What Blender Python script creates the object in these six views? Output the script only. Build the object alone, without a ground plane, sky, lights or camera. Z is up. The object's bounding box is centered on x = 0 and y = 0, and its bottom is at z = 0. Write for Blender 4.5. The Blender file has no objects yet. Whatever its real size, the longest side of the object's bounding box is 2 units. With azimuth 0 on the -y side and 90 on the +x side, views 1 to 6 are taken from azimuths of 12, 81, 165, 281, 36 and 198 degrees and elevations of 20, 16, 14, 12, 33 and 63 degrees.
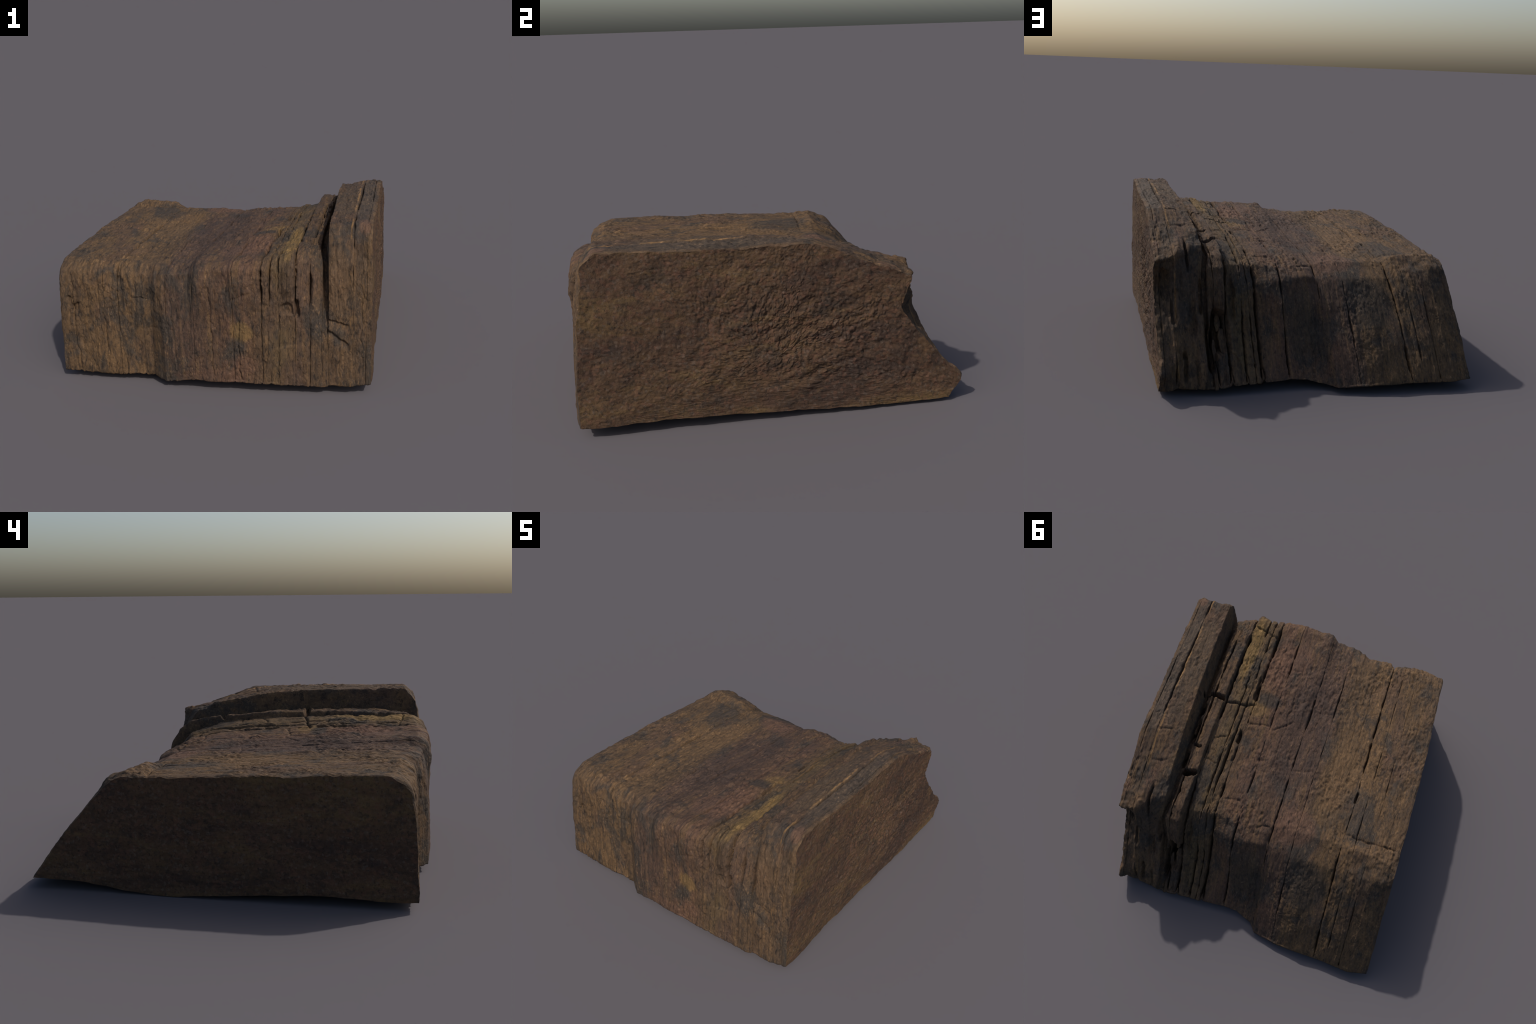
"""A block of steeply bedded rock: vertical beds (planes of constant x) stacked side by side,
each bed lofted from hand-set yz profiles, with open bedding cracks, broken blocks and rough relief."""
import bpy
import numpy as np

# ------------------------------------------------------------------ noise
rng = np.random.RandomState(11)
PERM = np.concatenate([rng.permutation(256)] * 3).astype(np.int64)
GRAD = rng.normal(size=(256, 3))
GRAD /= np.linalg.norm(GRAD, axis=1, keepdims=True)


def noise(x, y, z):
    """gradient noise, about -1..1"""
    x, y, z = np.broadcast_arrays(np.asarray(x, float), np.asarray(y, float), np.asarray(z, float))
    xi, yi, zi = np.floor(x), np.floor(y), np.floor(z)
    fx, fy, fz = x - xi, y - yi, z - zi
    xi, yi, zi = xi.astype(np.int64) & 255, yi.astype(np.int64) & 255, zi.astype(np.int64) & 255
    ux, uy, uz = (f * f * f * (f * (f * 6 - 15) + 10) for f in (fx, fy, fz))
    out = 0.0
    for a in (0, 1):
        wx = ux if a else 1 - ux
        pa = PERM[xi + a]
        for b in (0, 1):
            wy = uy if b else 1 - uy
            pb = PERM[pa + yi + b]
            for c in (0, 1):
                wz = uz if c else 1 - uz
                g = GRAD[PERM[pb + zi + c]]
                out = out + wx * wy * wz * (g[..., 0] * (fx - a) + g[..., 1] * (fy - b) + g[..., 2] * (fz - c))
    return out * 1.5


def fbm(x, y, z, octaves=3, gain=0.5):
    s, amp = 0.0, 1.0
    for k in range(octaves):
        s = s + amp * noise(x * 2 ** k + 17.3 * k, y * 2 ** k + 5.1 * k, z * 2 ** k - 9.7 * k)
        amp *= gain
    return s


def sstep(a, b, t):
    t = np.clip((t - a) / (b - a), 0, 1)
    return t * t * (3 - 2 * t)


# ------------------------------------------------------------------ profiles (y, z) at stations along x
# order: front bottom, front face x3, front brow, brow top, top x3, back brow, back face x4,
#        back bottom, underside x4
PROFILES = {
    -0.836: [(-0.941, 0.048), (-0.930, 0.250), (-0.922, 0.440), (-0.891, 0.557), (-0.857, 0.606), (-0.790, 0.645),
             (-0.450, 0.635), (-0.050, 0.617), (0.320, 0.600), (0.500, 0.600), (0.570, 0.550), (0.660, 0.460),
             (0.750, 0.345), (0.850, 0.225), (0.980, 0.052), (0.750, 0.053), (0.330, -0.006), (-0.500, 0.056), (-0.850, 0.034)],
    -0.720: [(-0.939, 0.040), (-0.929, 0.250), (-0.920, 0.440), (-0.914, 0.550), (-0.898, 0.615), (-0.830, 0.648),
             (-0.450, 0.632), (-0.050, 0.618), (0.370, 0.602), (0.460, 0.618), (0.570, 0.575), (0.680, 0.455),
             (0.775, 0.335), (0.870, 0.215), (1.003, 0.050), (0.750, 0.050), (0.330, -0.006), (-0.500, 0.054), (-0.850, 0.038)],
    -0.545: [(-0.938, 0.038), (-0.927, 0.250), (-0.916, 0.430), (-0.910, 0.540), (-0.894, 0.610), (-0.830, 0.645),
             (-0.450, 0.630), (-0.050, 0.614), (0.360, 0.598), (0.440, 0.612), (0.560, 0.545), (0.670, 0.430),
             (0.775, 0.315), (0.870, 0.200), (0.985, 0.050), (0.700, 0.050), (0.280, 0.005), (-0.500, 0.050), (-0.850, 0.040)],
    -0.490: [(-0.937, 0.040), (-0.925, 0.250), (-0.912, 0.420), (-0.905, 0.530), (-0.890, 0.600), (-0.830, 0.640),
             (-0.450, 0.627), (-0.050, 0.608), (0.220, 0.592), (0.420, 0.577), (0.560, 0.515), (0.670, 0.415),
             (0.780, 0.305), (0.870, 0.200), (0.983, 0.050), (0.700, 0.050), (0.250, 0.015), (-0.500, 0.050), (-0.850, 0.040)],
    -0.315: [(-0.938, 0.043), (-0.925, 0.250), (-0.912, 0.450), (-0.907, 0.550), (-0.892, 0.600), (-0.840, 0.637),
             (-0.450, 0.624), (-0.050, 0.599), (0.200, 0.584), (0.420, 0.580), (0.560, 0.520), (0.670, 0.410),
             (0.785, 0.295), (0.880, 0.180), (0.977, 0.046), (0.700, 0.042), (0.250, 0.022), (-0.500, 0.045), (-0.850, 0.042)],
    -0.235: [(-0.992, 0.036), (-0.984, 0.250), (-0.970, 0.440), (-0.958, 0.560), (-0.935, 0.622), (-0.870, 0.645),
             (-0.450, 0.639), (-0.050, 0.611), (0.220, 0.596), (0.420, 0.582), (0.560, 0.515), (0.670, 0.400),
             (0.780, 0.285), (0.870, 0.170), (0.970, 0.040), (0.700, 0.038), (0.250, 0.025), (-0.500, 0.045), (-0.870, 0.043)],
    -0.095: [(-1.002, 0.060), (-0.995, 0.220), (-0.984, 0.380), (-0.972, 0.560), (-0.945, 0.630), (-0.880, 0.652),
             (-0.450, 0.640), (-0.050, 0.616), (0.220, 0.599), (0.420, 0.572), (0.540, 0.510), (0.660, 0.390),
             (0.750, 0.270), (0.840, 0.160), (0.937, 0.030), (0.700, 0.033), (0.250, 0.030), (-0.500, 0.045), (-0.870, 0.053)],
    -0.055: [(-1.003, 0.063), (-0.996, 0.220), (-0.988, 0.400), (-0.984, 0.580), (-0.968, 0.655), (-0.910, 0.690),
             (-0.450, 0.648), (-0.050, 0.612), (0.220, 0.602), (0.420, 0.575), (0.530, 0.520), (0.620, 0.410),
             (0.680, 0.280), (0.760, 0.150), (0.882, 0.030), (0.650, 0.028), (0.250, 0.030), (-0.500, 0.045), (-0.870, 0.055)],
    0.050: [(-1.003, 0.056), (-0.996, 0.220), (-0.988, 0.400), (-0.985, 0.600), (-0.968, 0.665), (-0.920, 0.689),
             (-0.420, 0.656), (-0.050, 0.626), (0.240, 0.610), (0.450, 0.575), (0.550, 0.530), (0.630, 0.410),
             (0.685, 0.280), (0.750, 0.150), (0.842, 0.048), (0.620, 0.036), (0.250, 0.035), (-0.500, 0.048), (-0.870, 0.052)],
    0.137: [(-1.002, 0.057), (-0.994, 0.220), (-0.986, 0.400), (-0.984, 0.600), (-0.966, 0.665), (-0.920, 0.690),
             (-0.420, 0.660), (-0.050, 0.634), (0.250, 0.617), (0.460, 0.575), (0.555, 0.530), (0.630, 0.410),
             (0.685, 0.280), (0.750, 0.160), (0.838, 0.054), (0.620, 0.042), (0.250, 0.040), (-0.500, 0.050), (-0.870, 0.054)],
    0.275: [(-1.000, 0.057), (-0.993, 0.200), (-0.982, 0.420), (-0.978, 0.600), (-0.960, 0.670), (-0.910, 0.698),
             (-0.420, 0.680), (-0.050, 0.653), (0.250, 0.627), (0.450, 0.588), (0.530, 0.500), (0.590, 0.375),
             (0.660, 0.250), (0.745, 0.140), (0.845, 0.050), (0.620, 0.038), (0.250, 0.035), (-0.500, 0.050), (-0.870, 0.054)],
    0.360: [(-0.996, 0.057), (-0.988, 0.200), (-0.977, 0.400), (-0.970, 0.590), (-0.953, 0.680), (-0.900, 0.718),
             (-0.500, 0.703), (-0.050, 0.680), (0.250, 0.648), (0.470, 0.600), (0.545, 0.500), (0.600, 0.380),
             (0.670, 0.250), (0.750, 0.140), (0.850, 0.046), (0.620, 0.034), (0.250, 0.035), (-0.500, 0.055), (-0.870, 0.054)],
    0.448: [(-0.992, 0.055), (-0.985, 0.200), (-0.972, 0.410), (-0.962, 0.600), (-0.938, 0.695), (-0.880, 0.732),
             (-0.500, 0.731), (-0.050, 0.702), (0.270, 0.668), (0.490, 0.610), (0.575, 0.520), (0.630, 0.400),
             (0.690, 0.270), (0.760, 0.150), (0.853, 0.042), (0.620, 0.030), (0.250, 0.035), (-0.500, 0.055), (-0.870, 0.054)],
    0.460: [(-0.988, 0.054), (-0.980, 0.200), (-0.965, 0.410), (-0.950, 0.600), (-0.915, 0.695), (-0.860, 0.740),
             (-0.500, 0.748), (-0.050, 0.740), (0.280, 0.697), (0.500, 0.668), (0.580, 0.610), (0.620, 0.500),
             (0.660, 0.370), (0.750, 0.190), (0.857, 0.038), (0.620, 0.028), (0.250, 0.035), (-0.500, 0.055), (-0.870, 0.054)],
    0.574: [(-0.984, 0.053), (-0.970, 0.200), (-0.945, 0.420), (-0.905, 0.600), (-0.868, 0.690), (-0.820, 0.730),
             (-0.500, 0.740), (-0.050, 0.730), (0.280, 0.682), (0.490, 0.655), (0.575, 0.600), (0.600, 0.500),
             (0.625, 0.370), (0.720, 0.190), (0.860, 0.026), (0.620, 0.025), (0.250, 0.035), (-0.500, 0.055), (-0.870, 0.054)],
    0.577: [(-0.982, 0.053), (-0.968, 0.200), (-0.945, 0.360), (-0.905, 0.470), (-0.870, 0.570), (-0.810, 0.665),
             (-0.450, 0.688), (-0.050, 0.680), (0.250, 0.650), (0.440, 0.630), (0.540, 0.575), (0.575, 0.480),
             (0.605, 0.360), (0.700, 0.190), (0.855, 0.028), (0.620, 0.025), (0.250, 0.035), (-0.500, 0.055), (-0.870, 0.054)],
    0.602: [(-0.974, 0.054), (-0.964, 0.200), (-0.942, 0.360), (-0.905, 0.470), (-0.870, 0.570), (-0.810, 0.665),
             (-0.450, 0.688), (-0.050, 0.680), (0.250, 0.655), (0.440, 0.640), (0.550, 0.575), (0.580, 0.480),
             (0.610, 0.360), (0.700, 0.190), (0.850, 0.031), (0.620, 0.027), (0.250, 0.035), (-0.500, 0.055), (-0.870, 0.054)],
    0.605: [(-0.968, 0.055), (-0.957, 0.250), (-0.945, 0.455), (-0.920, 0.685), (-0.890, 0.800), (-0.830, 0.868),
             (-0.400, 0.862), (-0.020, 0.840), (0.130, 0.812), (0.370, 0.765), (0.490, 0.700), (0.575, 0.560),
             (0.630, 0.420), (0.745, 0.230), (0.855, 0.032), (0.620, 0.028), (0.250, 0.035), (-0.500, 0.058), (-0.870, 0.054)],
    0.730: [(-0.966, 0.054), (-0.957, 0.250), (-0.945, 0.455), (-0.920, 0.685), (-0.892, 0.800), (-0.840, 0.878),
             (-0.450, 0.884), (-0.040, 0.866), (0.150, 0.848), (0.450, 0.745), (0.610, 0.705), (0.630, 0.580),
             (0.665, 0.440), (0.785, 0.210), (0.825, 0.040), (0.620, 0.030), (0.250, 0.035), (-0.500, 0.060), (-0.870, 0.054)],
    0.760: [(-0.963, 0.063), (-0.955, 0.250), (-0.940, 0.455), (-0.912, 0.670), (-0.888, 0.800), (-0.830, 0.880),
             (-0.450, 0.878), (-0.040, 0.860), (0.150, 0.852), (0.460, 0.740), (0.622, 0.682), (0.584, 0.540),
             (0.616, 0.430), (0.825, 0.150), (0.830, 0.030), (0.580, 0.022), (0.220, 0.033), (-0.500, 0.060), (-0.880, 0.058)],
    0.832: [(-0.949, 0.060), (-0.946, 0.250), (-0.929, 0.450), (-0.905, 0.650), (-0.880, 0.825), (-0.820, 0.876),
             (-0.450, 0.860), (-0.030, 0.848), (0.153, 0.852), (0.440, 0.727), (0.612, 0.660), (0.550, 0.511),
             (0.636, 0.385), (0.864, 0.118), (0.803, 0.020), (0.570, 0.016), (0.200, 0.030), (-0.500, 0.060), (-0.900, 0.055)],
}
ST_X = np.array(sorted(PROFILES))
ST_P = np.array([PROFILES[x] for x in ST_X])                     # (stations, 19, 2)
CORNERS = {0: 0.0, 14: 0.0, 13: 0.4, 9: 0.4, 4: .35, 5: .45, 11: .6, 10: .5}                  # control points kept sharper
SPACING = 0.0050


def build_perimeter():
    mean = ST_P.mean(axis=0)
    seg, frac, keep = [], [], []
    n = len(mean)
    for i in range(n):
        length = np.linalg.norm(mean[(i + 1) % n] - mean[i])
        step = SPACING if i < 14 else 0.02
        c = max(2, int(round(length / step)))
        seg += [i] * c
        frac += list(np.arange(c) / c)
    seg, frac = np.array(seg), np.array(frac)
    return seg, frac


SEG, FRAC = build_perimeter()
NS = len(SEG)


def profile_at(x):
    """smooth closed outline (NS, 2) at position x"""
    x = np.clip(x, ST_X[0], ST_X[-1])
    k = min(np.searchsorted(ST_X, x, side='right') - 1, len(ST_X) - 2)
    t = (x - ST_X[k]) / (ST_X[k + 1] - ST_X[k])
    c = ST_P[k] * (1 - t) + ST_P[k + 1] * t
    p = c[SEG] * (1 - FRAC)[:, None] + c[(SEG + 1) % len(c)] * FRAC[:, None]
    # round the polyline, less at the sharp edges
    w = np.ones(NS)
    for ci, f in CORNERS.items():
        j = np.where(SEG == ci)[0][0]
        for o in range(-5, 6):
            w[(j + o) % NS] = min(w[(j + o) % NS], f + (1 - f) * abs(o) / 5)
    for _ in range(11):
        m = (np.roll(p, 1, 0) + np.roll(p, -1, 0)) / 2
        p = p + (m - p) * 0.6 * w[:, None]
    return p


# ------------------------------------------------------------------ bedding cracks between beds
# x, depth, half width, how much of the outline is open (0..1), waviness
CRACKS = [
    (-0.660, .014, .0045, .30, .004),
    (-0.572, .016, .0045, .35, .004),
    (-0.497, .040, .0065, .62, .007),
    (-0.215, .022, .0055, .45, .006),
    (-0.072, .028, .0065, .55, .006),
    (0.138, .030, .0065, .60, .006),
    (0.284, .060, .0090, .80, .006),
    (0.326, .028, .0060, .60, .008),
    (0.366, .030, .0065, .60, .008),
    (0.452, .060, .0090, .85, .006),
    (0.524, .045, .0070, .70, .008),
    (0.5755, .010, .0050, .70, .006),
    (0.6035, .010, .0040, .70, .003),
    (0.738, .030, .0060, .60, .004),
    (0.803, .014, .0045, .45, .004),
]
X_MIN, X_MAX = -0.836, 0.832


def crack_x(i, y, z):
    x, _, _, _, wav = CRACKS[i]
    lean = 0.0
    if abs(x - .59) < .02:                                          # the wall of the tall slab runs askew and flares downwards
        lean = -.022 * (y + .4) - .13 * np.clip(.86 - z, 0, .2) * sstep(-.88, -.74, y) * (1 - sstep(.45, .6, y))
    return x + lean + wav * (noise(y * 2.3, z * 2.3, i * 7.7) + 0.5 * noise(y * 7, z * 7, i * 4.1) + 0.35 * noise(y * 16, z * 16, i * 3.1)
                             + 0.25 * noise(y * 45, z * 45, i * 1.9))


def crack_open(i, y, z):
    op = CRACKS[i][3]
    m = fbm(y * 3.6 + i * 11.3, z * 3.6, i * 5.7 + 0.5, 5, .62)
    front = (1 - sstep(-.93, -.86, y)) * (1 - sstep(.45, .62, z))      # the front face is nearly tight
    return (0.02 + 0.98 * sstep(-0.35, 0.55, m + (op - 0.60) * 1.3)) * (1 - .92 * front)


# ------------------------------------------------------------------ local breaks: x, y, z, radii, depth
DENTS = [
    # gaps between the broken blocks of the thin beds beside the deep slot
    (.530, -.245, .74, .085, .020, .09, .085),
    (.500, .285, .69, .055, .022, .09, .075),
    (.510, .105, .73, .035, .010, .06, .025),
    (.555, .02, .73, .022, .09, .09, .05),
    (.560, -.14, .73, .018, .05, .09, .06),
    (.555, .20, .70, .022, .06, .09, .05),
    (.296, -.42, .69, .009, .10, .06, .035),
    (.298, -.05, .67, .014, .05, .06, .045),
    (.330, .12, .65, .008, .16, .06, .025),
    # cavity low on the back, under the hanging block
    (.500, .64, .29, .050, .16, .12, .120),
    (.545, .68, .20, .028, .16, .12, .075),
    (.425, .56, .43, .024, .16, .13, .030),
    # front: hollow under the small knob and beside it
    (.410, -.965, .465, .040, .06, .035, .016),
    (.462, -.955, .48, .013, .06, .055, .032),
    # hollow seam in the back of the tall slab
    (.660, .50, .66, .010, .12, .10, .045),
    (.775, .62, .52, .035, .14, .09, .030),
    (.735, .66, .42, .020, .14, .10, .030),
    (.640, .66, .36, .022, .16, .10, .022),
    (.690, .72, .14, .014, .16, .12, .035),
    (.590, .60, .45, .012, .16, .10, .035),
    # pit on the front left
    (-.735, -.925, .42, .025, .05, .022, .016),
    (-.770, -.925, .45, .018, .05, .03, .010),
    # elongated opening near the back of the left crack
    (-.500, .12, .60, .010, .05, .06, .030),
]
TOP_FRACTURES = [
    (-.405, -.75, -.420, .05, .006, .004), (.055, -.70, .045, .10, .007, .004), (.212, -.85, .205, -.15, .007, .004),
    (-.130, -.55, -.140, .25, .006, .004), (.675, -.70, .665, -.10, .005, .004), (-.745, -.60, -.750, .30, .004, .004),
    (-.30, -.40, -.315, .42, .004, .004), (.080, .05, .070, .44, .006, .004), (.410, -.60, .405, -.10, .006, .004),
    (-.83, .375, -.49, .36, .012, .005), (.265, -.285, .455, -.235, .020, .006), (-.01, -.26, .14, -.16, .010, .006),
    (.275, -.80, .455, -.83, .014, .005), (.14, -.60, .285, -.57, .005, .004), (.36, -.02, .455, .03, .010, .005),
    (-.07, .43, .03, .46, .008, .005), (.13, -.19, .285, -.15, .008, .005), (.61, .28, .73, .33, .008, .006),
    (-.21, .02, -.07, .06, .005, .005), (.36, .17, .46, .15, .010, .005), (.745, .02, .80, .05, .010, .006),
    (.64, .10, .735, .14, .006, .006), (-.49, -.48, -.36, -.44, .004, .004), (.14, .33, .28, .36, .006, .005),
]
FRONT_FRACTURES = [
    (.026, .08, .020, .58, .010, .004), (.162, .05, .166, .42, .012, .004), (-.735, .03, -.750, .60, .010, .004),
    (-.42, .475, -.31, .47, .007, .004), (-.46, .03, -.50, .34, .006, .004), (-.56, .10, -.58, .40, .006, .004),
    (.376, .10, .370, .50, .006, .004), (-.17, .10, -.19, .52, .005, .004), (.660, .45, .655, .80, .006, .004),
    (.67, .08, .675, .30, .006, .004), (.10, .30, .105, .64, .006, .004), (-.60, .25, -.60, .58, .004, .004),
    (-.40, .05, -.38, .25, .005, .004), (.02, .40, .06, .34, .005, .005), (.24, .56, .10, .49, .006, .005),
    (-.37, .30, -.25, .33, .004, .004), (.30, .12, .33, .55, .006, .004), (.785, .10, .780, .75, .006, .004),
]
BUMPS = [
    (.412, -.935, .60, .036, .06, .085, .006),
    (.530, -.60, .75, .05, .22, .06, .006),
    (-.02, .50, .53, .05, .06, .05, .010),
    (.600, .76, .13, .030, .14, .11, .020),
    (.670, .62, .56, .030, .14, .11, .016),
    (.500, .60, .50, .042, .10, .10, .016),
    (.800, .61, .67, .030, .05, .035, .012),
    (.700, .59, .70, .030, .05, .035, .010),
    (.810, .84, .15, .025, .06, .05, .010),
    (.62, -.93, .30, .09, .06, .12, .006),
]


def boxfall(d):
    return 1 - sstep(0.55, 1.0, d)


def local_relief(x, y, z):
    out = np.zeros_like(x)
    jx = 0.006 * noise(y * 18, z * 18, x * 18)
    jy = 0.012 * noise(y * 15 + 9, z * 15, x * 15) + 0.022 * noise(3.3, z * 4, x * 16)
    for sign, lst in ((-1, DENTS), (1, BUMPS)):
        for cx, cy, cz, rx, ry, rz, dep in lst:
            m = (np.abs(x - cx) < rx * 1.6) & (np.abs(y - cy) < ry * 1.6) & (np.abs(z - cz) < rz * 1.6)
            if not m.any():
                continue
            q = ((np.abs(x[m] + jx[m] - cx) / rx) ** 4 + (np.abs(y[m] + jy[m] - cy) / ry) ** 4
                 + (np.abs(z[m] + jy[m] - cz) / rz) ** 4) ** 0.25
            out[m] += sign * dep * boxfall(q)
    # hairline fractures: on the top (x, y) and on the front face (x, z)
    for (xa, va, xb, vb, dep, wid), top in [(c, True) for c in TOP_FRACTURES] + [(c, False) for c in FRONT_FRACTURES]:
        v = y if top else z
        ok = ((z > .45) & (y > -.9)) if top else (y < -.86)
        m = ok & (x > min(xa, xb) - .03) & (x < max(xa, xb) + .03) & (v > min(va, vb) - .03) & (v < max(va, vb) + .03)
        if not m.any():
            continue
        dx, dv = xb - xa, vb - va
        ln = np.hypot(dx, dv)
        px = x[m] + .012 * noise(x[m] * 14, v[m] * 14, xa * 9) + .004 * noise(x[m] * 60, v[m] * 60, xa) - xa
        pv = v[m] + .012 * noise(x[m] * 14, v[m] * 14, va * 9 + 5) + .004 * noise(x[m] * 60, v[m] * 60, va) - va
        t = (px * dx + pv * dv) / ln
        dist = np.abs(px * dv - pv * dx) / ln
        env = sstep(0, .03, t) * (1 - sstep(ln - .03, ln, t))
        out[m] -= dep * env * np.exp(-(dist / wid) ** 1.5)
    # two curved chip scars low on the front of the tall slab
    for z0, slope, dep in ((.415, -.28, .012), (.365, -.75, .013)):
        line = z0 + slope * (x - .61) + 0.006 * noise(x * 40, 0.3, z0 * 50)
        m = (x > .600) & (x < .728) & (y < -.85)
        out[m] += -dep * ((1 - sstep(0.0, .05, line - z)) * sstep(-.003, .003, line - z)
                          * sstep(.60, .625, x) * (1 - sstep(.700, .73, x)))[m]
    return out


def plate_steps(x, y, z, freq, seed):
    """thin laminae: each thin sheet sits a little proud of, or behind, its neighbour"""
    xx = x * freq + 0.25 * noise(y * 2.1, z * 2.1, seed) + 0.10 * noise(y * 9, z * 9, seed + 4)
    k = np.floor(xx)
    f = xx - k
    a = noise(k * 3.71 + seed, y * 1.7 + k, z * 1.7)
    b = noise((k + 1) * 3.71 + seed, y * 1.7 + k + 1, z * 1.7)
    return a + (b - a) * sstep(0.80, 1.0, f)


def cross_breaks(y, z, x, lanes):
    """small steps across the beds, where sheets have snapped off"""
    s = y * 4.2 - z * 4.2 + 1.2 * noise(y * 3, z * 3, x * 9) + 0.3 * noise(y * 13, z * 13, x * 12)
    k = np.floor(s)
    f = s - k
    lane = np.floor(x * lanes + 0.2 * noise(y * 2, z * 2, 3.3))
    a = noise(k * 5.3 + lane * 2.9, 0.37, lane * 1.31)
    b = noise((k + 1) * 5.3 + lane * 2.9, 0.37, lane * 1.31)
    return a + (b - a) * sstep(0.88, 1.0, f)


def surface_relief(x, y, z):
    thin = sstep(.26, .30, x) * (1 - sstep(.57, .60, x))           # badly split zone
    back = sstep(.40, .60, y)
    d = 0.0060 * fbm(x * 5, y * 4, z * 4, 2)
    d += (0.0030 + 0.004 * thin) * plate_steps(x, y, z, 24, 2.0)
    d += 0.0020 * plate_steps(x, y, z, 62, 8.0)
    split = thin * (.5 + back) + back * sstep(.57, .60, x)
    d += (0.0040 + 0.0075 * split) * cross_breaks(y, z, x, 11)
    d += (0.0005 + 0.0065 * split) * cross_breaks(y + 3.1, z * 1.3, x, 25)
    brow = (1 - sstep(-.88, -.78, y)) * sstep(.45, .6, z)
    d += 0.013 * brow * plate_steps(x, y * .3, z * .3, 15, 21.0)
    d += 0.007 * brow * fbm(x * 13, y * 9, z * 9, 3, .6)
    slab_back = sstep(.57, .62, x) * sstep(.35, .5, y)
    d += 0.007 * slab_back * fbm(x * 16, y * 12, z * 12, 3, .6)
    hump = (1 - sstep(-.55, -.48, x)) * sstep(.30, .40, y) * (1 - sstep(.55, .65, y))
    d += 0.010 * hump * fbm(x * 12, y * 10, z * 10, 3, .6)
    top = sstep(-.90, -.84, y) * (1 - sstep(.42, .55, y))
    rough = .45 + 1.1 * sstep(-.35, .5, fbm(x * 6, y * 3, z * 3, 3, .6))       # smooth and rough places alternate
    d += rough * (0.0022 + .0038 * top) * fbm(x * 24, y * 11, z * 11, 3, .6)
    d += rough * (0.0020 + .0020 * top) * fbm(x * 60, y * 36, z * 36, 2, .65)
    r = fbm(x * 34, y * 22, z * 22, 2)
    d += -0.0035 * (1 - sstep(0, .12, np.abs(r))) * sstep(-.1, .4, noise(x * 6, y * 6, z * 6))
    d += back * 0.005 * noise(x * 12, y * 5, z * 5)
    return d


def face_relief(y, z, side):
    """relief of the two big bedding faces, along x"""
    if side > 0:
        mid = np.exp(-(((y - .15 + (z - .45) * .6) / .55) ** 2 + ((z - .42) / .32) ** 2))
        wy = y + .03 * noise(y * 6, z * 6, 1.7)
        wz = z + .03 * noise(y * 6, z * 6, 5.7)
        d = 0.007 * fbm(wy * 4, wz * 4, 3.3, 2)
        cells = np.abs(fbm(wy * 9, wz * 9, 8.8, 3))
        d += (0.002 + 0.008 * mid) * (cells - .3)
        d += (0.0022 + 0.0035 * mid) * fbm(wy * 20, wz * 20, 2.2, 4, .65)
        grit = np.abs(fbm(wy * 34, wz * 34, 4.2, 2))
        d -= (0.001 + .0018 * mid) * (1 - sstep(0, .25, grit))
        d += 0.0018 * fbm(wy * 80, wz * 80, 6.2, 2)
        return d
    d = 0.018 * (1 - sstep(-.9, -.3, y)) + 0.005 * fbm(y * 3, z * 3, 13.3, 2) + 0.0030 * fbm(y * 12, z * 20, 2.2, 4, .6)
    return d


# ------------------------------------------------------------------ materials
def clamp01(v):
    return max(0.0, min(1.0, v))


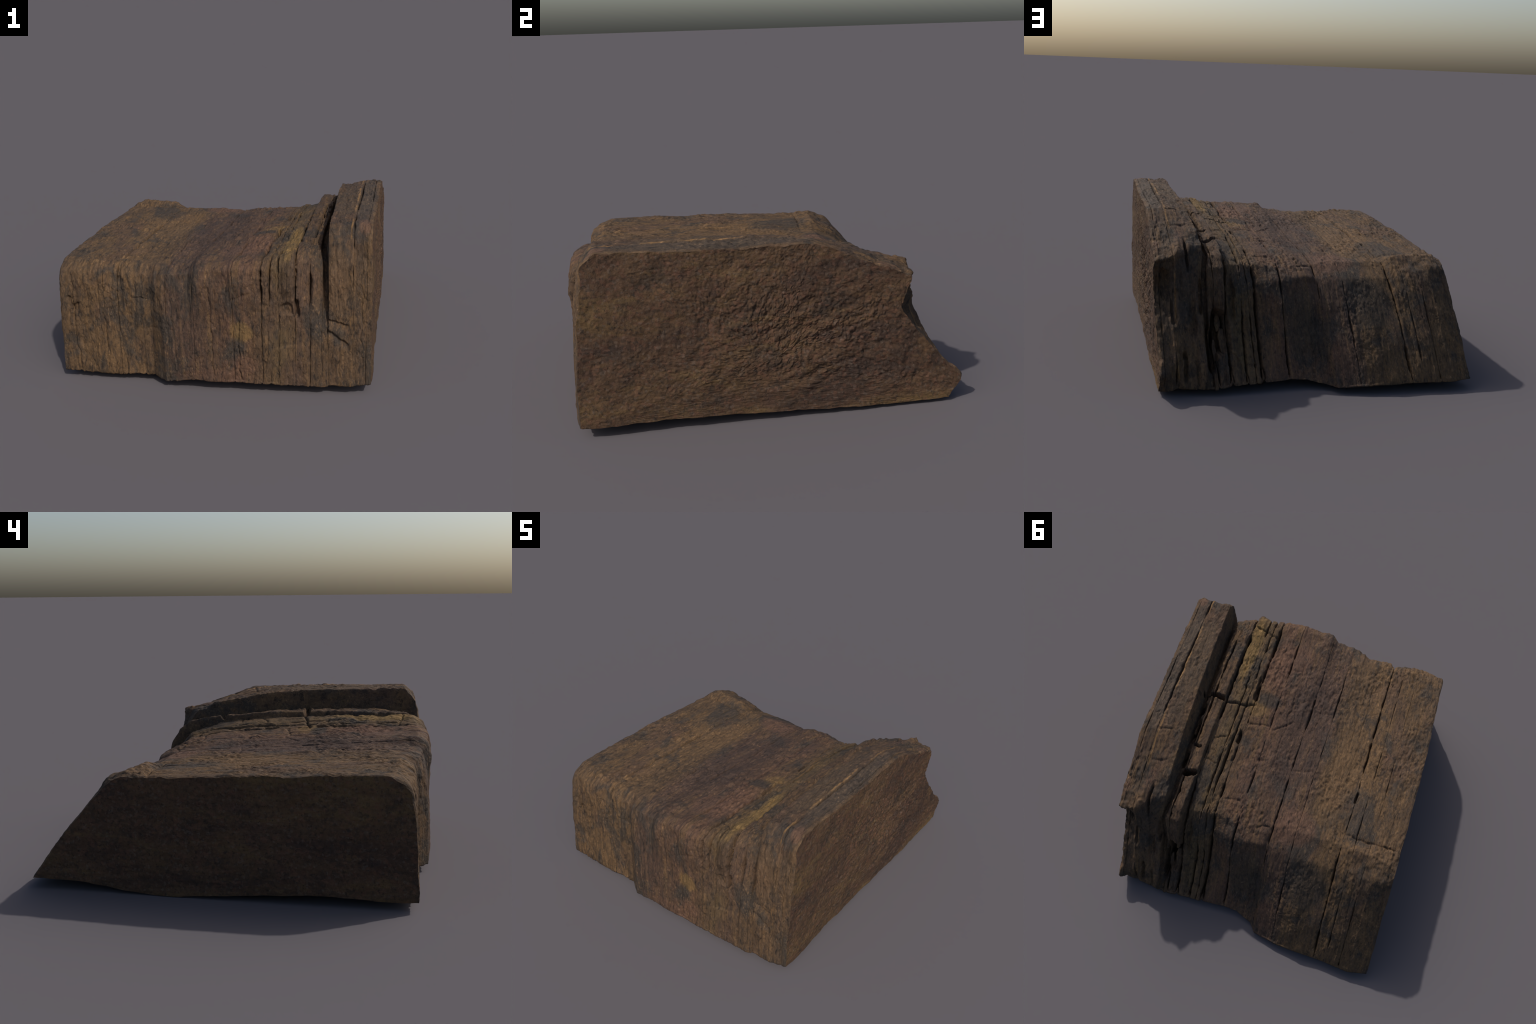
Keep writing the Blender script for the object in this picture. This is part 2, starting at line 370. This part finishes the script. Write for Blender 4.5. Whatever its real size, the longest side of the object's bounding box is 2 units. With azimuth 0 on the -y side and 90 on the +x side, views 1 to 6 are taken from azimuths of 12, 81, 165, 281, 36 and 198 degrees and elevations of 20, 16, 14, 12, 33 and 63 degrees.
class Nodes:
    """small helper for building node trees"""

    def __init__(self, name):
        self.mat = bpy.data.materials.new(name)
        self.mat.use_nodes = True
        self.t = self.mat.node_tree
        self.t.nodes.clear()
        self.out = self.t.nodes.new('ShaderNodeOutputMaterial')
        self.bsdf = self.t.nodes.new('ShaderNodeBsdfPrincipled')
        self.t.links.new(self.bsdf.outputs[0], self.out.inputs[0])
        self.obj = self.t.nodes.new('ShaderNodeTexCoord').outputs['Object']
        sep = self.t.nodes.new('ShaderNodeSeparateXYZ')
        self.link(self.obj, sep.inputs[0])
        self.x, self.y, self.z = sep.outputs

    def link(self, a, b):
        self.t.links.new(a, b)

    def put(self, sock, v):
        if hasattr(v, 'links'):
            self.link(v, sock)
        else:
            sock.default_value = v

    def math(self, op, a, b=0.0, c=0.0, clamp=False):
        n = self.t.nodes.new('ShaderNodeMath')
        n.operation = op
        n.use_clamp = clamp
        for s, v in zip(n.inputs, (a, b, c)):
            self.put(s, v)
        return n.outputs[0]

    def noise(self, scale, stretch=(1, 1, 1), detail=4, rough=0.55, distort=0.0, shift=(0, 0, 0)):
        m = self.t.nodes.new('ShaderNodeMapping')
        m.inputs['Scale'].default_value = stretch
        m.inputs['Location'].default_value = shift
        self.link(self.obj, m.inputs[0])
        n = self.t.nodes.new('ShaderNodeTexNoise')
        n.inputs['Scale'].default_value = scale
        n.inputs['Detail'].default_value = detail
        n.inputs['Roughness'].default_value = rough
        n.inputs['Distortion'].default_value = distort
        self.link(m.outputs[0], n.inputs['Vector'])
        return n.outputs[0]

    def voronoi(self, scale, stretch=(1, 1, 1), out='Color'):
        m = self.t.nodes.new('ShaderNodeMapping')
        m.inputs['Scale'].default_value = stretch
        self.link(self.obj, m.inputs[0])
        n = self.t.nodes.new('ShaderNodeTexVoronoi')
        n.inputs['Scale'].default_value = scale
        self.link(m.outputs[0], n.inputs['Vector'])
        return n.outputs[out]

    def ramp(self, fac, stops, interp='LINEAR'):
        n = self.t.nodes.new('ShaderNodeValToRGB')
        n.color_ramp.interpolation = interp
        el = n.color_ramp.elements
        while len(el) < len(stops):
            el.new(0.5)
        for e, (p, c) in zip(el, stops):
            e.position = p
            e.color = (*c, 1) if len(c) == 3 else c
        self.put(n.inputs[0], fac)
        return n.outputs[0]

    def step(self, v, a, b):
        n = self.t.nodes.new('ShaderNodeMapRange')
        n.interpolation_type = 'SMOOTHSTEP'
        self.put(n.inputs[0], v)
        n.inputs[1].default_value, n.inputs[2].default_value = a, b
        n.inputs[3].default_value, n.inputs[4].default_value = 0, 1
        return n.outputs[0]

    def mix(self, fac, a, b, mode='MIX'):
        n = self.t.nodes.new('ShaderNodeMix')
        n.data_type = 'RGBA'
        n.blend_type = mode
        self.put(n.inputs[0], fac)
        for s, v in ((n.inputs[6], a), (n.inputs[7], b)):
            if isinstance(v, tuple):
                s.default_value = (*v, 1)
            else:
                self.put(s, v)
        return n.outputs[2]

    def patch(self, cx, cy, cz, rx, ry, rz, ragged, soft=0.5):
        """ragged ellipsoidal patch mask"""
        total = None
        for v, c, r in ((self.x, cx, rx), (self.y, cy, ry), (self.z, cz, rz)):
            q = self.math('DIVIDE', self.math('SUBTRACT', v, c), r)
            q = self.math('MULTIPLY', q, q)
            total = q if total is None else self.math('ADD', total, q)
        wob = self.math('MULTIPLY', self.math('SUBTRACT', ragged, 0.5), 1.6)
        total = self.math('ADD', total, wob)
        return self.math('SUBTRACT', 1.0, self.step(total, 1.0 - soft, 1.0 + soft))

    def bump(self, height, strength, dist):
        b = self.t.nodes.new('ShaderNodeBump')
        b.inputs['Strength'].default_value = strength
        b.inputs['Distance'].default_value = dist
        self.put(b.inputs['Height'], height)
        return b

    def gray(self, col):
        n = self.t.nodes.new('ShaderNodeRGBToBW')
        self.link(col, n.inputs[0])
        return n.outputs[0]


OCHRE = (.150, .098, .054)
BROWN = (.108, .074, .047)
UMBER = (.070, .050, .036)
PLUM = (.092, .062, .050)
RUST = (.138, .083, .060)
YELLOW = (.230, .155, .062)
SLATE = (.046, .044, .042)
LINE = (.260, .160, .072)


def bedded_stone():
    n = Nodes('bedded_stone')
    # colour of the beds across x, wobbled so that the borders are not ruler straight
    wob = n.math('MULTIPLY', n.math('SUBTRACT', n.noise(3.0, detail=3), 0.5), 0.07)
    u = n.math('DIVIDE', n.math('ADD', n.math('ADD', n.x, wob), 0.83), 1.66, clamp=True)

    def pos(x):
        return (x + .83) / 1.66
    beds = n.ramp(u, [
        (pos(-.83), BROWN), (pos(-.66), (.122, .082, .048)), (pos(-.52), OCHRE), (pos(-.38), (.128, .086, .050)),
        (pos(-.27), BROWN), (pos(-.20), PLUM), (pos(-.06), (.088, .058, .046)), (pos(.05), (.104, .068, .049)),
        (pos(.14), (.104, .064, .049)), (pos(.22), (.122, .076, .052)), (pos(.30), (.104, .072, .046)),
        (pos(.38), (.124, .090, .050)), (pos(.47), (.100, .068, .048)), (pos(.57), BROWN), (pos(.66), (.116, .078, .050)),
        (pos(.74), (.118, .080, .050)), (pos(.78), (.088, .064, .046)), (pos(.83), BROWN)])
    # streaks following the laminae
    lam = n.noise(1.0, (46, 2.6, 2.6), 5, .62, .25)
    col = n.mix(n.step(lam, .46, .72), beds, OCHRE)
    col = n.mix(n.math('MULTIPLY', n.step(lam, .50, .30), .55), col, UMBER)
    # broad plum and rust staining
    ragged = n.noise(9, detail=5, rough=.6)
    stain = n.noise(3.1, (1.5, .8, .8), 4, .55, .3, (3, 1, 7))
    col = n.mix(n.math('MULTIPLY', n.step(stain, .50, .66), .55), col, PLUM)
    stain2 = n.noise(4.0, (1.6, .8, .8), 4, .6, .3, (9, 4, 2))
    col = n.mix(n.math('MULTIPLY', n.step(stain2, .60, .74), .60), col, RUST)
    # slate-dark lichen film
    film = n.noise(3.6, (1.5, 1, 1), 6, .68, .4, (1, 8, 5))
    col = n.mix(n.math('MULTIPLY', n.step(film, .50, .62), .78), col, SLATE)
    mott = n.noise(22, (2.2, .8, .8), 6, .7, .3, (6, 2, 9))
    col = n.mix(n.math('MULTIPLY', n.step(mott, .52, .34), .60), col, (.040, .036, .034))
    col = n.mix(n.math('MULTIPLY', n.step(mott, .54, .70), .45), col, (.190, .122, .066))
    # individual coloured patches
    for (p, c, a) in [
        ((.412, -.66, .73, .040, .24, .10), YELLOW, .70),
        ((.250, -.28, .66, .06, .06, .10), YELLOW, .40),
        ((.215, -.62, .68, .075, .20, .10), RUST, .75),
        ((.10, -.70, .66, .09, .10, .10), RUST, .65),
        ((.20, -.35, .65, .08, .05, .08), SLATE, .70),
        ((-.06, -.25, .63, .16, .50, .12), (.072, .050, .043), .62),
        ((-.20, .40, .58, .12, .12, .10), RUST, .70),
        ((-.36, .05, .61, .10, .30, .10), OCHRE, .55),
        ((.18, -.98, .34, .06, .10, .05), YELLOW, .50),
        ((.15, -.98, .24, .06, .10, .06), SLATE, .60),
        ((.06, -.99, .09, .13, .10, .04), RUST, .50),
        ((.20, -.99, .16, .06, .10, .05), RUST, .55),
        ((.665, -.93, .60, .06, .10, .18), (.150, .098, .058), .55),
        ((.77, -.30, .87, .05, .55, .05), (.066, .058, .052), .65),
        ((.67, -.25, .87, .05, .50, .05), (.080, .064, .050), .55),
        ((.79, -.82, .86, .03, .05, .05), RUST, .60),
        ((.412, -.94, .60, .045, .07, .09), UMBER, .55),
        ((-.35, .68, .40, .12, .16, .16), SLATE, .55),
        ((.05, .66, .30, .10, .16, .20), (.062, .052, .042), .55),
        ((-.15, .86, .18, .06, .12, .12), RUST, .50),
        ((.70, .60, .50, .06, .12, .18), SLATE, .50),
    ]:
        col = n.mix(n.math('MULTIPLY', n.patch(*p, ragged), a), col, c)
    # bright mineral line beside the crack of the tall slab
    d = n.math('ABSOLUTE', n.math('SUBTRACT', n.math('ADD', n.x, n.math('MULTIPLY', n.math('SUBTRACT', ragged, .5), .012)), .727))
    line = n.math('SUBTRACT', 1.0, n.step(d, .002, .007))
    col = n.mix(n.math('MULTIPLY', line, n.math('MULTIPLY', n.step(stain2, .56, .42), .75)), col, LINE)
    col = n.mix(1.0, col, (.80, .735, .675), 'MULTIPLY')
    # fine grain: bright flecks and dark pores, drawn out along the laminae
    crowd = n.step(n.noise(7, (1.8, .8, .8), 5, .65, .3, (5, 5, 3)), .40, .64)
    fleck = n.noise(1.0, (150, 60, 60), 6, .75)
    col = n.mix(n.math('MULTIPLY', n.step(fleck, .52, .66), n.math('ADD', .12, n.math('MULTIPLY', crowd, .70))), col, n.mix(.40, n.mix(1.0, col, (2.3, 2.1, 1.85), 'MULTIPLY'), (.220, .138, .068)))
    pore = n.noise(1.0, (80, 22, 22), 7, .75, .3, shift=(4, 4, 4))
    col = n.mix(n.math('MULTIPLY', n.step(pore, .48, .36), n.math('SUBTRACT', .85, n.math('MULTIPLY', crowd, .45))), col, (.016, .014, .013))
    lum = n.noise(60, detail=4, rough=.7, shift=(2, 7, 1))
    g = n.math('ADD', n.math('MULTIPLY', lum, .9), .55)
    gc = n.t.nodes.new('ShaderNodeCombineColor')
    for s in gc.inputs:
        n.link(g, s)
    col = n.mix(1.0, col, gc.outputs[0], 'MULTIPLY')
    n.link(col, n.bsdf.inputs['Base Color'])
    n.bsdf.inputs['Roughness'].default_value = .82
    n.bsdf.inputs['Specular IOR Level'].default_value = .15
    h = n.math('ADD', n.math('MULTIPLY', n.noise(1.0, (110, 34, 34), 6, .7, .3), .8), n.math('MULTIPLY', n.noise(60, detail=6, rough=.7), .6))
    flake = n.math('ABSOLUTE', n.math('SUBTRACT', n.noise(1.0, (42, 9, 9), 5, .65, .8, (3, 9, 4)), .5))
    h = n.math('ADD', h, n.math('MULTIPLY', n.step(flake, .0, .05), .35))
    n.link(n.bump(h, .7, .007).outputs[0], n.bsdf.inputs['Normal'])
    return n.mat


def fracture_stone():
    """granular brown of the two broad bedding faces"""
    n = Nodes('granular_bedding_face_stone')
    big = n.noise(2.6, detail=4, rough=.6)
    col = n.mix(n.step(big, .40, .62), (.098, .066, .044), (.122, .082, .050))
    stain = n.noise(4.5, detail=6, rough=.65, shift=(3, 3, 1))
    col = n.mix(n.math('MULTIPLY', n.step(stain, .52, .68), .6), col, (.096, .060, .047))
    dark = n.noise(5.2, detail=7, rough=.72, shift=(8, 2, 4))
    col = n.mix(n.math('MULTIPLY', n.step(dark, .51, .66), .75), col, (.044, .038, .034))
    streak = n.noise(2.2, (1, .5, 2.2), 6, .7, .4, (2, 5, 8))
    col = n.mix(n.math('MULTIPLY', n.step(streak, .50, .66), .75), col, (.165, .118, .056))
    col = n.mix(n.math('MULTIPLY', n.step(streak, .50, .34), .70), col, (.052, .038, .034))
    grain = n.voronoi(60)
    gb = n.gray(grain)
    col = n.mix(n.math('MULTIPLY', n.step(gb, .66, .80), .40), col, (.160, .088, .060))
    grain2 = n.gray(n.voronoi(95))
    col = n.mix(n.math('MULTIPLY', n.step(grain2, .72, .86), .40), col, (.150, .130, .110))
    col = n.mix(n.math('MULTIPLY', n.step(gb, .30, .18), .40), col, (.050, .044, .038))
    och = n.noise(14, (1, .8, 1.6), 5, .6, shift=(5, 1, 9))
    col = n.mix(n.math('MULTIPLY', n.step(och, .58, .72), .5), col, (.150, .100, .050))
    col = n.mix(1.0, col, (.70, .615, .57), 'MULTIPLY')
    pit = n.noise(55, detail=5, rough=.7, shift=(6, 6, 2))
    col = n.mix(n.math('MULTIPLY', n.step(pit, .48, .32), .7), col, (.018, .015, .013))
    lum = n.noise(70, detail=4, rough=.7)
    g = n.math('ADD', n.math('MULTIPLY', lum, .9), .55)
    gc = n.t.nodes.new('ShaderNodeCombineColor')
    for s in gc.inputs:
        n.link(g, s)
    col = n.mix(1.0, col, gc.outputs[0], 'MULTIPLY')
    n.link(col, n.bsdf.inputs['Base Color'])
    n.bsdf.inputs['Roughness'].default_value = .85
    n.bsdf.inputs['Specular IOR Level'].default_value = .15
    h = n.noise(75, detail=5, rough=.65)
    n.link(n.bump(h, .7, .006).outputs[0], n.bsdf.inputs['Normal'])
    return n.mat


MAT_BED = bedded_stone()
MAT_FACE = fracture_stone()


# ------------------------------------------------------------------ mesh building
def make_mesh(name, verts, quads, tris, mats, quad_mat=None):
    me = bpy.data.meshes.new(name)
    nq, nt = len(quads), len(tris)
    me.vertices.add(len(verts))
    me.vertices.foreach_set('co', np.asarray(verts, np.float32).ravel())
    me.loops.add(nq * 4 + nt * 3)
    me.polygons.add(nq + nt)
    loops = np.concatenate([np.asarray(quads).ravel(), np.asarray(tris).ravel()]).astype(np.int32)
    me.loops.foreach_set('vertex_index', loops)
    starts = np.concatenate([np.arange(nq) * 4, nq * 4 + np.arange(nt) * 3]).astype(np.int32)
    me.polygons.foreach_set('loop_start', starts)
    for m in mats:
        me.materials.append(m)
    mi = np.zeros(nq + nt, np.int32)
    if quad_mat is not None:
        mi[:] = quad_mat
    me.polygons.foreach_set('material_index', mi)
    me.polygons.foreach_set('use_smooth', np.ones(nq + nt, bool))
    me.update(calc_edges=True)
    me.validate()
    return me


def outward(p):
    """outward normals of a closed outline (…, NS, 2), averaged over a few samples"""
    t = np.roll(p, -3, -2) - np.roll(p, 3, -2)
    nrm = np.stack([-t[..., 1], t[..., 0]], -1)
    nrm /= np.linalg.norm(nrm, axis=-1, keepdims=True) + 1e-9
    return nrm


CENTRE = np.array([-.03, .33])


def bed_mesh(left, right, name):
    """left / right: crack index, or None at the ends of the block"""
    xa = X_MIN if left is None else CRACKS[left][0]
    xb = X_MAX if right is None else CRACKS[right][0]
    n = max(5, int(round((xb - xa) / 0.0044)))
    edge = np.array([0, .0012, .0028, .0050, .0080])
    inner = np.linspace(xa + .012, xb - .012, n) if xb - xa > .03 else np.linspace(xa + .009, xb - .009, 5)
    xs = np.concatenate([xa + edge, inner, (xb - edge)[::-1]])
    nx = len(xs)
    base = np.array([profile_at(x) for x in np.clip(xs, xa + 1e-4, xb - 1e-4)])   # nx, NS, 2
    nrm = outward(base)
    X = np.repeat(xs[:, None], NS, 1)
    Y, Z = base[..., 0].copy(), base[..., 1].copy()
    t = ((xs - xa) / (xb - xa))[:, None]
    # wavy bedding planes at both sides
    dxa = crack_x(left, Y, Z) - xa + .0002 if left is not None else face_relief(Y, Z, -1)
    dxb = crack_x(right, Y, Z) - xb - .0002 if right is not None else face_relief(Y, Z, 1)
    X = X + dxa * (1 - t) + dxb * t
    d = surface_relief(X, Y, Z) + local_relief(X, Y, Z)
    for i, da in ((left, xs - xa), (right, xb - xs)):
        da = da[:, None]
        if i is None:
            d -= .006 * (1 - sstep(0, .010, da)) * (.6 + .8 * noise(X * 9, Y * 9, Z * 9))
            continue
        _, dep, wid, _, _ = CRACKS[i]
        op = crack_open(i, Y, Z)
        w = wid * (.22 + .55 * op) * (1 + .5 * noise(Y * 30, Z * 30, i * 2.2))
        d -= dep * op * np.exp(-(da / w) ** 1.5) + .004 * sstep(-.25, .35, fbm(Y * 5 + i * 3.3, Z * 5, i * 8.1, 4, .6)) * np.exp(-da / .0018)
    under = (SEG >= 14)
    soft = np.where(under, .35, 1.0)
    d = d * soft[None, :]
    Y = Y + nrm[..., 0] * d
    Z = np.maximum(Z + nrm[..., 1] * d, 0.0)
    verts = [np.stack([X, Y, Z], -1).reshape(-1, 3)]
    idx = np.arange(nx * NS).reshape(nx, NS)
    a, b = idx[:-1], idx[1:]
    quads = [np.stack([a, b, np.roll(b, -1, 1), np.roll(a, -1, 1)], -1).reshape(-1, 4)]
    qm = [np.zeros((nx - 1) * NS, np.int32)]
    tris, tm = [], []
    off = nx * NS
    for end, row in ((0, 0), (1, nx - 1)):
        outer = (left is None) if end == 0 else (right is None)
        rim = idx[row]
        ry, rz, rx = Y[row], Z[row], X[row]
        scales = np.linspace(1, 0, 170 if end else 110)[1:-1] if outer else np.array([.97, .9, .7, .35])
        prev = rim
        for s in scales:
            y = CENTRE[0] + (ry - CENTRE[0]) * s
            z = CENTRE[1] + (rz - CENTRE[1]) * s
            if outer:
                x = (X_MAX if end else X_MIN) + face_relief(y, z, 1 if end else -1)
            else:
                k = right if end else left
                x = crack_x(k, y, z) + (-.0002 if end else .0002)
            verts.append(np.stack([x, y, z], -1))
            cur = off + np.arange(NS)
            off += NS
            q = np.stack([prev, cur, np.roll(cur, -1), np.roll(prev, -1)], -1)
            if end == 0:
                q = q[:, ::-1]
            quads.append(q)
            qm.append(np.full(NS, 1 if outer else 0, np.int32))
            prev = cur
        y, z = CENTRE
        if outer:
            x = (X_MAX if end else X_MIN) + face_relief(np.array([y]), np.array([z]), 1 if end else -1)[0]
        else:
            x = float(crack_x(right if end else left, np.array(y), np.array(z)))
        verts.append(np.array([[x, y, z]]))
        c = off
        off += 1
        tr = np.stack([prev, np.full(NS, c), np.roll(prev, -1)], -1)
        if end == 0:
            tr = tr[:, ::-1]
        tris.append(tr)
        tm.append(np.full(NS, 1 if outer else 0, np.int32))
    quads = np.concatenate(quads)
    # outline runs front-bottom -> up -> back, so faces need flipping to point outwards
    quads, tris = quads[:, ::-1], np.concatenate(tris)[:, ::-1]
    me = make_mesh(name, np.concatenate(verts), quads, tris, [MAT_BED, MAT_FACE], np.concatenate(qm + tm))
    # keep the rim between the weathered surface and the bedding plane crisp
    ev = np.empty(len(me.edges) * 2, np.int32)
    me.edges.foreach_get('vertices', ev)
    ev = ev.reshape(-1, 2)
    sharp = (ev < NS).all(1) | ((ev >= (nx - 1) * NS) & (ev < nx * NS)).all(1)
    me.edges.foreach_set('use_edge_sharp', sharp)
    return me


def add(name, mesh, parent):
    ob = bpy.data.objects.new(name, mesh)
    bpy.context.scene.collection.objects.link(ob)
    ob.parent = parent
    return ob


def shard_mesh(name, cx, cy, cz, rx, ry, rz, tilt, seed, n=26):
    """a small broken splinter: a rounded, noisy box"""
    g = np.linspace(-1, 1, n)
    verts, quads, off = [], [], 0
    for ax in range(3):
        for sg in (-1, 1):
            A, B = np.meshgrid(g, g, indexing='ij')
            p = np.zeros((n, n, 3))
            p[..., ax] = sg
            p[..., (ax + 1) % 3], p[..., (ax + 2) % 3] = A, B
            verts.append(p.reshape(-1, 3))
            i = np.arange(n * n).reshape(n, n) + off
            q = np.stack([i[:-1, :-1], i[1:, :-1], i[1:, 1:], i[:-1, 1:]], -1).reshape(-1, 4)
            quads.append(q if sg > 0 else q[:, ::-1])
            off += n * n
    v = np.concatenate(verts)
    r = (np.abs(v) ** 6).sum(1) ** (1 / 6)
    v = v / r[:, None]
    v = v * np.array([rx, ry, rz])
    taper = 1 - .35 * sstep(0, 1, np.abs(v[:, 2]) / rz) + .1 * noise(v[:, 2] * 12 / rz / 8, seed, 0)
    v[:, 0] *= taper
    v += (.10 * rx + .003) * np.stack([fbm(v[:, 0] * 25 + k * 9 + seed, v[:, 1] * 18, v[:, 2] * 18, 3) for k in range(3)], -1)
    a = np.radians(tilt)
    y, z = v[:, 1].copy(), v[:, 2].copy()
    v[:, 1], v[:, 2] = y * np.cos(a) - z * np.sin(a), y * np.sin(a) + z * np.cos(a)
    v += np.array([cx, cy, cz])
    key = np.round(v, 6)
    _, first, inv = np.unique(key, axis=0, return_index=True, return_inverse=True)
    inv = inv.ravel()
    return make_mesh(name, v[first], inv[np.concatenate(quads)], np.zeros((0, 3), int), [MAT_BED])


rock = bpy.data.objects.new('layered_rock', None)
bpy.context.scene.collection.objects.link(rock)
rock['label'] = 'rough brown block of vertically layered split rock'
rock['category'] = 'rock'

edges = [None] + list(range(len(CRACKS))) + [None]
for left, right in zip(edges[:-1], edges[1:]):
    add('rock_layer', bed_mesh(left, right, 'rock_layer'), rock)

# loose splinters wedged in the cavity on the back and in the slot
SHARDS = [
    (.497, .585, .300, .016, .020, .050, 30, 1.0),
    (.480, .655, .215, .020, .022, .075, 38, 2.0),
    (.525, .675, .175, .010, .014, .060, 36, 3.0),
    (.565, -.02, .655, .010, .045, .020, 0, 4.0),
    (.570, .16, .640, .010, .035, .018, 0, 5.0),
    (.566, -.20, .650, .010, .020, .022, 0, 6.0),
]
for i, s in enumerate(SHARDS):
    add('rock_splinter', shard_mesh('rock_splinter', *s), rock)
